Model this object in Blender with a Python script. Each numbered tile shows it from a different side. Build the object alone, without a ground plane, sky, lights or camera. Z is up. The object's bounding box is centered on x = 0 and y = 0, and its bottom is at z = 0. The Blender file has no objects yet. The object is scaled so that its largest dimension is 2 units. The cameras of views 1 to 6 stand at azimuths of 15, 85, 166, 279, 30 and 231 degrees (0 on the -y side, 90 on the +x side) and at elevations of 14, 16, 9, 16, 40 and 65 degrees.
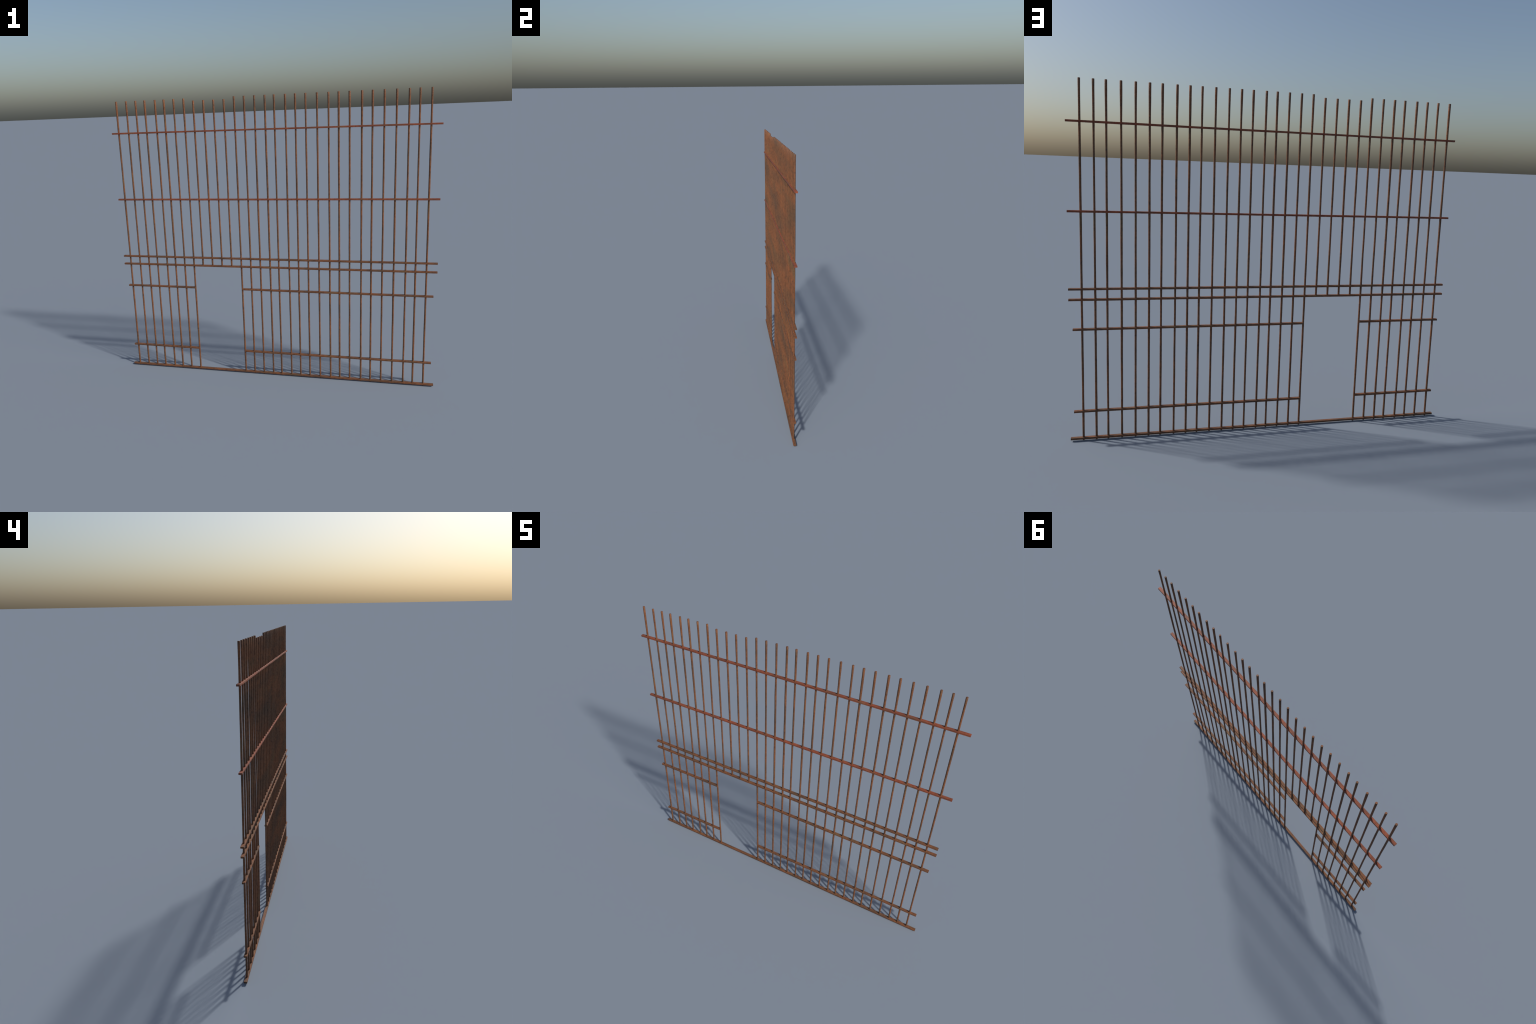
"""Rusty iron grille: 31 round uprights threaded through flat horizontal rails,
with a doorway-like opening left between two of the uprights."""
import bpy, bmesh, math, random

random.seed(7)

# ------------------------------------------------------------------ sizes (metres)
TOP_Z = 1.7712            # top of the full uprights
SHORT_TOP_Z = 1.7573      # the four uprights above the opening stand a little lower
BAR_RADIUS = 0.00536
RAIL_DEPTH = 0.0178       # along y
RAIL_HEIGHT = 0.0098      # along z

# the uprights are set by eye, so their spacing wanders around 63 mm
UPRIGHT_X = [-0.9551, -0.8877, -0.8239, -0.7633, -0.6943, -0.6360, -0.5723,
             -0.5082, -0.4462, -0.3820, -0.3180, -0.2536, -0.1896, -0.1281,
             -0.0653, -0.0025, 0.0531, 0.1188, 0.1779, 0.2386, 0.3049, 0.3708,
             0.4286, 0.4905, 0.5594, 0.6185, 0.6833, 0.7502, 0.8181, 0.8750,
             0.9377]
OPENING = range(8, 12)    # uprights cut off above the doorway

HALF_LONG, HALF_SHORT = 1.0, 0.9816
JAMB_A, JAMB_B = 7, 12    # uprights either side of the opening


def upright_x(i, z):
    """The field of uprights leans and spreads very slightly towards the ground."""
    x = UPRIGHT_X[i]
    return x + (0.0009 * x - 0.0005) * (1.0 - z / TOP_Z)


# ------------------------------------------------------------------ materials
def node(nt, kind, **kw):
    n = nt.nodes.new(kind)
    for k, v in kw.items():
        setattr(n, k, v)
    return n


def ramp(nt, fac, stops):
    r = nt.nodes.new("ShaderNodeValToRGB")
    el = r.color_ramp.elements
    while len(el) > 1:
        el.remove(el[-1])
    el[0].position, el[0].color = stops[0][0], (*stops[0][1], 1)
    for p, c in stops[1:]:
        e = el.new(p)
        e.color = (*c, 1)
    nt.links.new(fac, r.inputs["Fac"])
    return r.outputs["Color"]


def noise(nt, coord, scale, detail=3.0, rough=0.55, loc=(0, 0, 0)):
    m = nt.nodes.new("ShaderNodeMapping")
    m.inputs["Scale"].default_value = scale
    m.inputs["Location"].default_value = loc
    nt.links.new(coord, m.inputs["Vector"])
    n = nt.nodes.new("ShaderNodeTexNoise")
    n.inputs["Scale"].default_value = 1.0
    n.inputs["Detail"].default_value = detail
    n.inputs["Roughness"].default_value = rough
    nt.links.new(m.outputs["Vector"], n.inputs["Vector"])
    return n.outputs["Fac"]


def mix(nt, fac, a, b, mode="MIX"):
    m = nt.nodes.new("ShaderNodeMix")
    m.data_type = "RGBA"
    m.blend_type = mode
    if isinstance(fac, float):
        m.inputs["Factor"].default_value = fac
    else:
        nt.links.new(fac, m.inputs["Factor"])
    for sock, v in (("A", a), ("B", b)):
        s = [q for q in m.inputs if q.name == sock and q.type == "RGBA"][0]
        if isinstance(v, tuple):
            s.default_value = (*v, 1)
        else:
            nt.links.new(v, s)
    return [q for q in m.outputs if q.type == "RGBA"][0]


def rust(name, patch_stops, patch_scale, olive_scale, grain_scale, pit_scale,
         dark, olive, seed):
    mat = bpy.data.materials.new(name)
    mat.use_nodes = True
    nt = mat.node_tree
    bsdf = nt.nodes["Principled BSDF"]
    tc = nt.nodes.new("ShaderNodeTexCoord").outputs["Object"]
    # broad rust tones drifting along the bars (neighbours share them, as bars cut
    # from one stock that weathered side by side do)
    col = ramp(nt, noise(nt, tc, patch_scale, 3.0, 0.6, (seed, seed * .7, seed * 1.3)), patch_stops)
    # olive-grey mill scale in patches
    g = noise(nt, tc, olive_scale, 2.0, 0.5, (seed * 2, 3.1, seed))
    col = mix(nt, ramp(nt, g, [(0.50, (0, 0, 0)), (0.68, (.55, .55, .55))]), col, olive)
    # fine mottle, lighter and darker
    f = noise(nt, tc, grain_scale, 3.0, 0.65, (seed, 7.7, 2.0))
    col = mix(nt, 0.85, col, ramp(nt, f, [(0.30, (.62, .58, .56)), (0.50, (1, 1, 1)),
                                          (0.70, (1.22, 1.16, 1.08))]), "MULTIPLY")
    # dark pits
    d = noise(nt, tc, pit_scale, 2.0, 0.6, (1.7, seed, 5.0))
    col = mix(nt, ramp(nt, d, [(0.58, (0, 0, 0)), (0.72, (.7, .7, .7))]), col, dark)
    nt.links.new(col, bsdf.inputs["Base Color"])
    bsdf.inputs["Roughness"].default_value = 0.60
    bsdf.inputs["Specular IOR Level"].default_value = 0.28
    b = nt.nodes.new("ShaderNodeBump")
    b.inputs["Strength"].default_value = 0.25
    b.inputs["Distance"].default_value = 0.001
    nt.links.new(noise(nt, tc, (260, 260, 160), 3.0), b.inputs["Height"])
    nt.links.new(b.outputs["Normal"], bsdf.inputs["Normal"])
    return mat


BROWN = [(0.30, (0.098, 0.055, 0.033)), (0.44, (0.145, 0.064, 0.031)),
         (0.56, (0.190, 0.073, 0.031)), (0.70, (0.155, 0.082, 0.038))]
RED = [(0.30, (0.160, 0.060, 0.035)), (0.45, (0.210, 0.059, 0.029)),
       (0.58, (0.262, 0.068, 0.031)), (0.72, (0.190, 0.084, 0.043))]

upright_mat = rust("rusty_round_iron", BROWN, (1.2, 20, 6.0), (1.5, 30, 9), (90, 90, 75),
                   (60, 60, 70), (0.062, 0.034, 0.024), (0.108, 0.066, 0.035), 1.3)
rail_mat = rust("rusty_flat_iron", BROWN, (7, 30, 9), (11, 60, 60), (60, 110, 110),
                (60, 120, 120), (0.062, 0.034, 0.024), (0.108, 0.066, 0.036), 4.7)
red_mat = rust("red_rust_flat_iron", RED, (8, 30, 9), (10, 60, 60), (60, 110, 110),
               (60, 120, 120), (0.090, 0.034, 0.025), (0.155, 0.070, 0.038), 8.2)

# ------------------------------------------------------------------ builders
root = bpy.data.objects.new("iron_grille", None)
bpy.context.scene.collection.objects.link(root)
root["label"] = "tall rusty iron bar grille with a doorway opening"
root["category"] = "metal grille"


def finish(bm, name, mat):
    bmesh.ops.recalc_face_normals(bm, faces=bm.faces)
    me = bpy.data.meshes.new(name)
    bm.to_mesh(me)
    bm.free()
    me.materials.append(mat)
    ob = bpy.data.objects.new(name, me)
    bpy.context.scene.collection.objects.link(ob)
    ob.parent = root
    return ob


def wander(rng, n, step, limit):
    """A slow random walk pulled back towards zero."""
    v, out = rng.uniform(-limit, limit) * 0.5, []
    for _ in range(n):
        v = max(-limit, min(limit, v * 0.8 + rng.uniform(-step, step)))
        out.append(v)
    return out


def upright(i, z0, z1):
    rng = random.Random(100 + i)
    n = max(6, int((z1 - z0) / 0.045))
    rad = wander(rng, n + 1, 0.055, 0.085)
    dx = wander(rng, n + 1, 0.00025, 0.0005)
    dy = wander(rng, n + 1, 0.00025, 0.0005)
    size = BAR_RADIUS * rng.uniform(0.98, 1.03)
    stations = []
    for k in range(n + 1):
        z = z0 + (z1 - z0) * k / n
        flare = 1.0 + 0.16 * max(0.0, 1.0 - (TOP_Z - z) / 0.16)
        r = size * flare * (1.0 + rad[k] * (0.3 if k in (0, n) else 1.0))
        stations.append((z, r, dx[k], dy[k]))
    # small forged chamfer at both ends
    zb, rb, ax, ay = stations[0]
    zt, rt, bx, by = stations[-1]
    stations[0] = (zb + 0.0012, rb, ax, ay)
    stations[-1] = (zt - 0.0012, rt, bx, by)
    stations.insert(0, (zb, rb * 0.90, ax, ay))
    stations.append((zt, rt * 0.84, bx, by))
    bm = bmesh.new()
    seg, rings = 14, []
    for z, r, ox, oy in stations:
        cx = upright_x(i, z)
        rings.append([bm.verts.new((cx + ox + r * math.cos(2 * math.pi * s / seg),
                                    oy + r * math.sin(2 * math.pi * s / seg), z))
                      for s in range(seg)])
    for a, b in zip(rings, rings[1:]):
        for s in range(seg):
            f = bm.faces.new((a[s], a[(s + 1) % seg], b[(s + 1) % seg], b[s]))
            f.smooth = True
    bm.faces.new(rings[0][::-1])
    bm.faces.new(rings[-1])
    ob = finish(bm, "upright_bar", upright_mat)
    return ob


def rail(x0, x1, zc, mat, rng):
    """Flat bar with eased edges and a slightly uneven section along its length."""
    n = max(4, int((x1 - x0) / 0.06))
    hz, hy, c = RAIL_HEIGHT / 2, RAIL_DEPTH / 2, 0.0007
    section = [(hy - c, -hz), (hy, -hz + c), (hy, hz - c), (hy - c, hz),
               (-hy + c, hz), (-hy, hz - c), (-hy, -hz + c), (-hy + c, -hz)]
    sy, sz = wander(rng, n + 1, 0.02, 0.03), wander(rng, n + 1, 0.035, 0.05)
    oz = wander(rng, n + 1, 0.0002, 0.0004)
    bm = bmesh.new()
    rings = []
    for k in range(n + 1):
        x = x0 + (x1 - x0) * k / n
        rings.append([bm.verts.new((x, y * (1 + sy[k]), zc + oz[k] + z * (1 + sz[k])))
                      for y, z in section])
    m = len(section)
    for a, b in zip(rings, rings[1:]):
        for s in range(m):
            bm.faces.new((a[s], b[s], b[(s + 1) % m], a[(s + 1) % m]))
    bm.faces.new(rings[0])
    bm.faces.new(rings[-1][::-1])
    return finish(bm, "rail", mat)


# ------------------------------------------------------------------ assembly
Z_RED_UPPER, Z_RED_LOWER = 1.5758, 1.1568
Z_LINTEL_UPPER, Z_LINTEL_LOWER = 0.7790, 0.7266
Z_WAIST, Z_SHIN, Z_SILL = 0.5770, 0.1526, 0.0098

for i in range(len(UPRIGHT_X)):
    if i in OPENING:
        upright(i, Z_LINTEL_LOWER - RAIL_HEIGHT * 0.35, SHORT_TOP_Z)
    else:
        upright(i, 0.0, TOP_Z)

rng = random.Random(42)
for z, mat in ((Z_RED_UPPER, red_mat), (Z_RED_LOWER, red_mat),
               (Z_LINTEL_UPPER, rail_mat), (Z_LINTEL_LOWER, rail_mat),
               (Z_SILL, rail_mat)):
    half = HALF_LONG - (0.0 if z == Z_RED_UPPER else 0.0008)
    rail(-half, half, z, mat, rng)
for z in (Z_WAIST, Z_SHIN):
    rail(-HALF_SHORT, upright_x(JAMB_A, z), z, rail_mat, rng)
    rail(upright_x(JAMB_B, z), HALF_SHORT, z, rail_mat, rng)
